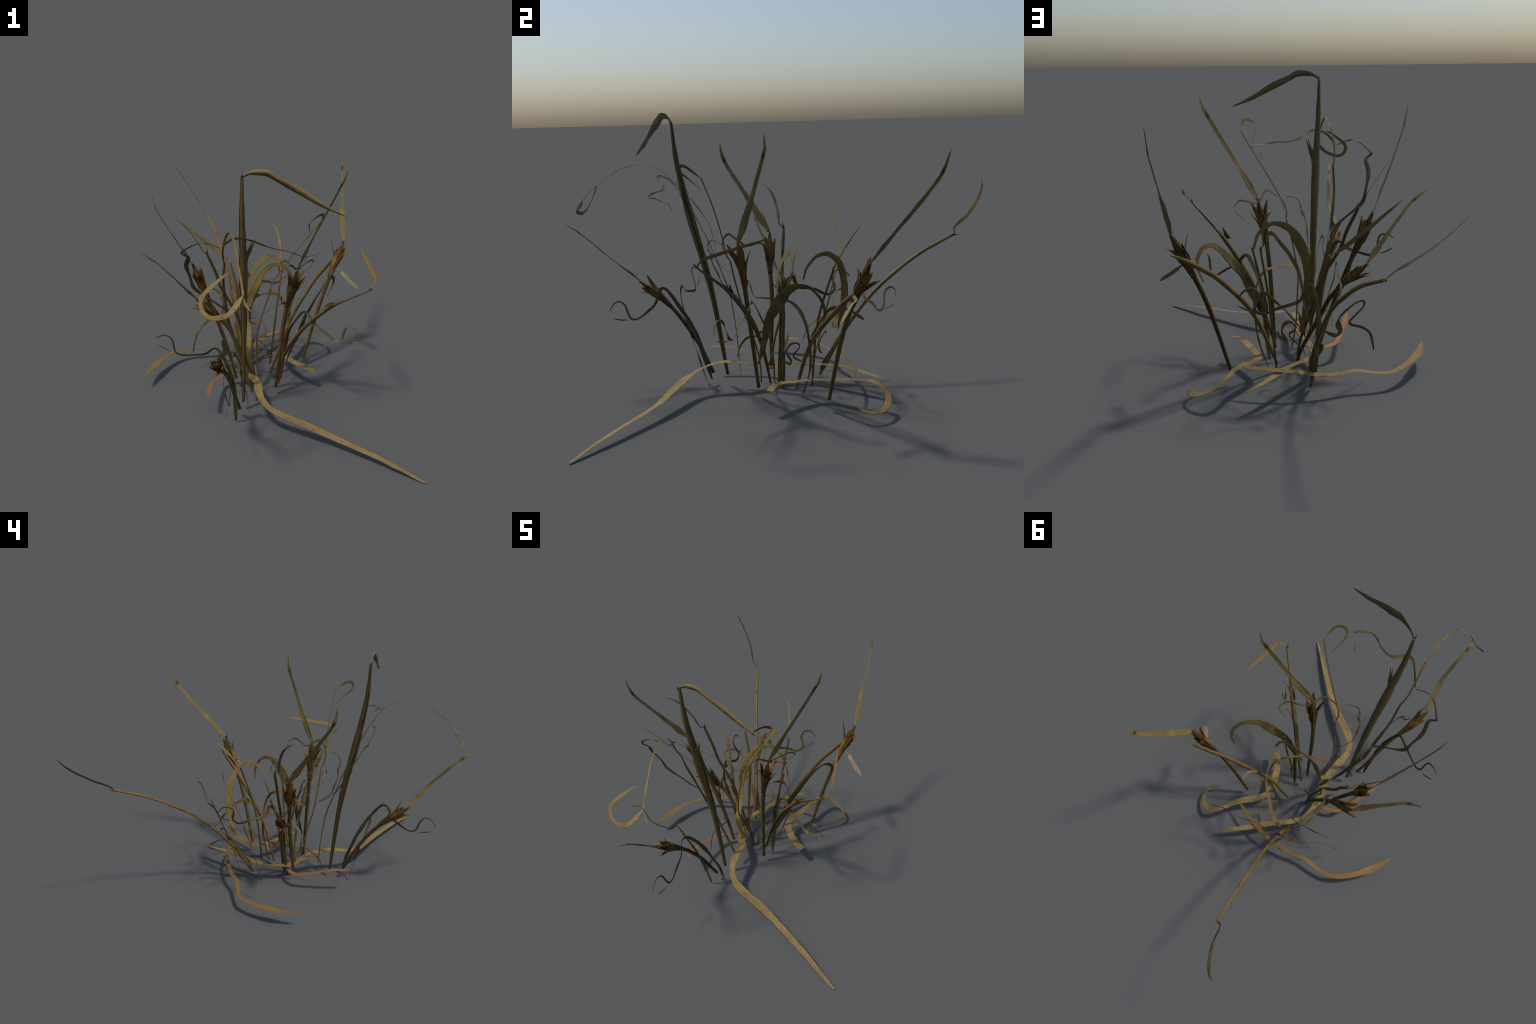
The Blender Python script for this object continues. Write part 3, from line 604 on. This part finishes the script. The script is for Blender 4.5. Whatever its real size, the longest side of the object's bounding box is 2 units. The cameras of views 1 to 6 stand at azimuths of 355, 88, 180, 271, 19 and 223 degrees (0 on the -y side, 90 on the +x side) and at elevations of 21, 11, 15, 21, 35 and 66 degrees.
ribbon('leaf', clump, [(-0.058, 0.334, 0.300), (-0.000, 0.274, 0.353), (0.049, 0.225, 0.383), (0.078, 0.183, 0.393), (0.094, 0.152, 0.382), (0.122, 0.101, 0.320), (0.117, 0.083, 0.283)],
       [(0.00, 0.0100), (0.12, 0.0160), (0.30, 0.0080), (0.45, 0.0180), (0.65, 0.0210), (1.00, 0.0150)],
       [(0.50, (-0.82, -0.53, 0.20))], [TAWNY], seed=77)

culm = tube('stalk', clump, [(-0.089, -0.095, 0.091), (-0.106, -0.073, 0.152), (-0.122, -0.051, 0.245), (-0.177, 0.029, 0.503)],
       [(0.00, 0.0045), (0.50, 0.0060), (1.00, 0.0060)], [CULM_PALE, CULM], stripe=(0, 6), seed=78)

ribbon('leaf_blade', culm, [(-0.172, 0.026, 0.505), (-0.192, 0.047, 0.591), (-0.225, 0.070, 0.657)],
       [(0.00, 0.0100), (0.30, 0.0190), (0.60, 0.0180), (0.85, 0.0100), (1.00, 0.0020)],
       [(0.50, (0.34, -0.87, 0.35))], [GOLD], seed=79)

ribbon('leaf', clump, [(0.137, -0.551, 0.890), (0.139, -0.534, 0.885), (0.148, -0.518, 0.878), (0.123, -0.503, 0.866), (0.110, -0.487, 0.858), (0.100, -0.472, 0.823)],
       [(0.00, 0.0080), (0.30, 0.0060), (0.70, 0.0050), (1.00, 0.0020)],
       [(0, (-0.38, 0.42, 0.83))], [OLIVE], ragged=0.1, tw=0.6, seed=80)

ribbon('leaf', clump, [(-0.008, 0.140, 0.168), (0.003, 0.130, 0.182), (0.015, 0.124, 0.201), (0.017, 0.125, 0.221), (0.010, 0.134, 0.242), (-0.006, 0.149, 0.261), (-0.026, 0.159, 0.263), (-0.042, 0.162, 0.246), (-0.050, 0.150, 0.231)],
       [(0.00, 0.0060), (0.15, 0.0130), (0.50, 0.0110), (0.80, 0.0100), (1.00, 0.0040)],
       [(0, (-0.43, -0.89, 0.14))], [TAWNY], ragged=0.1, tw=0.6, seed=81)

ribbon('leaf', clump, [(-0.081, -0.034, 0.129), (-0.067, -0.015, 0.196), (-0.051, -0.000, 0.257)],
       [(0.00, 0.0060), (0.30, 0.0160), (0.60, 0.0170), (1.00, 0.0030)],
       [(0, (0.5, -0.8, 0.2))], [OLIVE], seed=82)
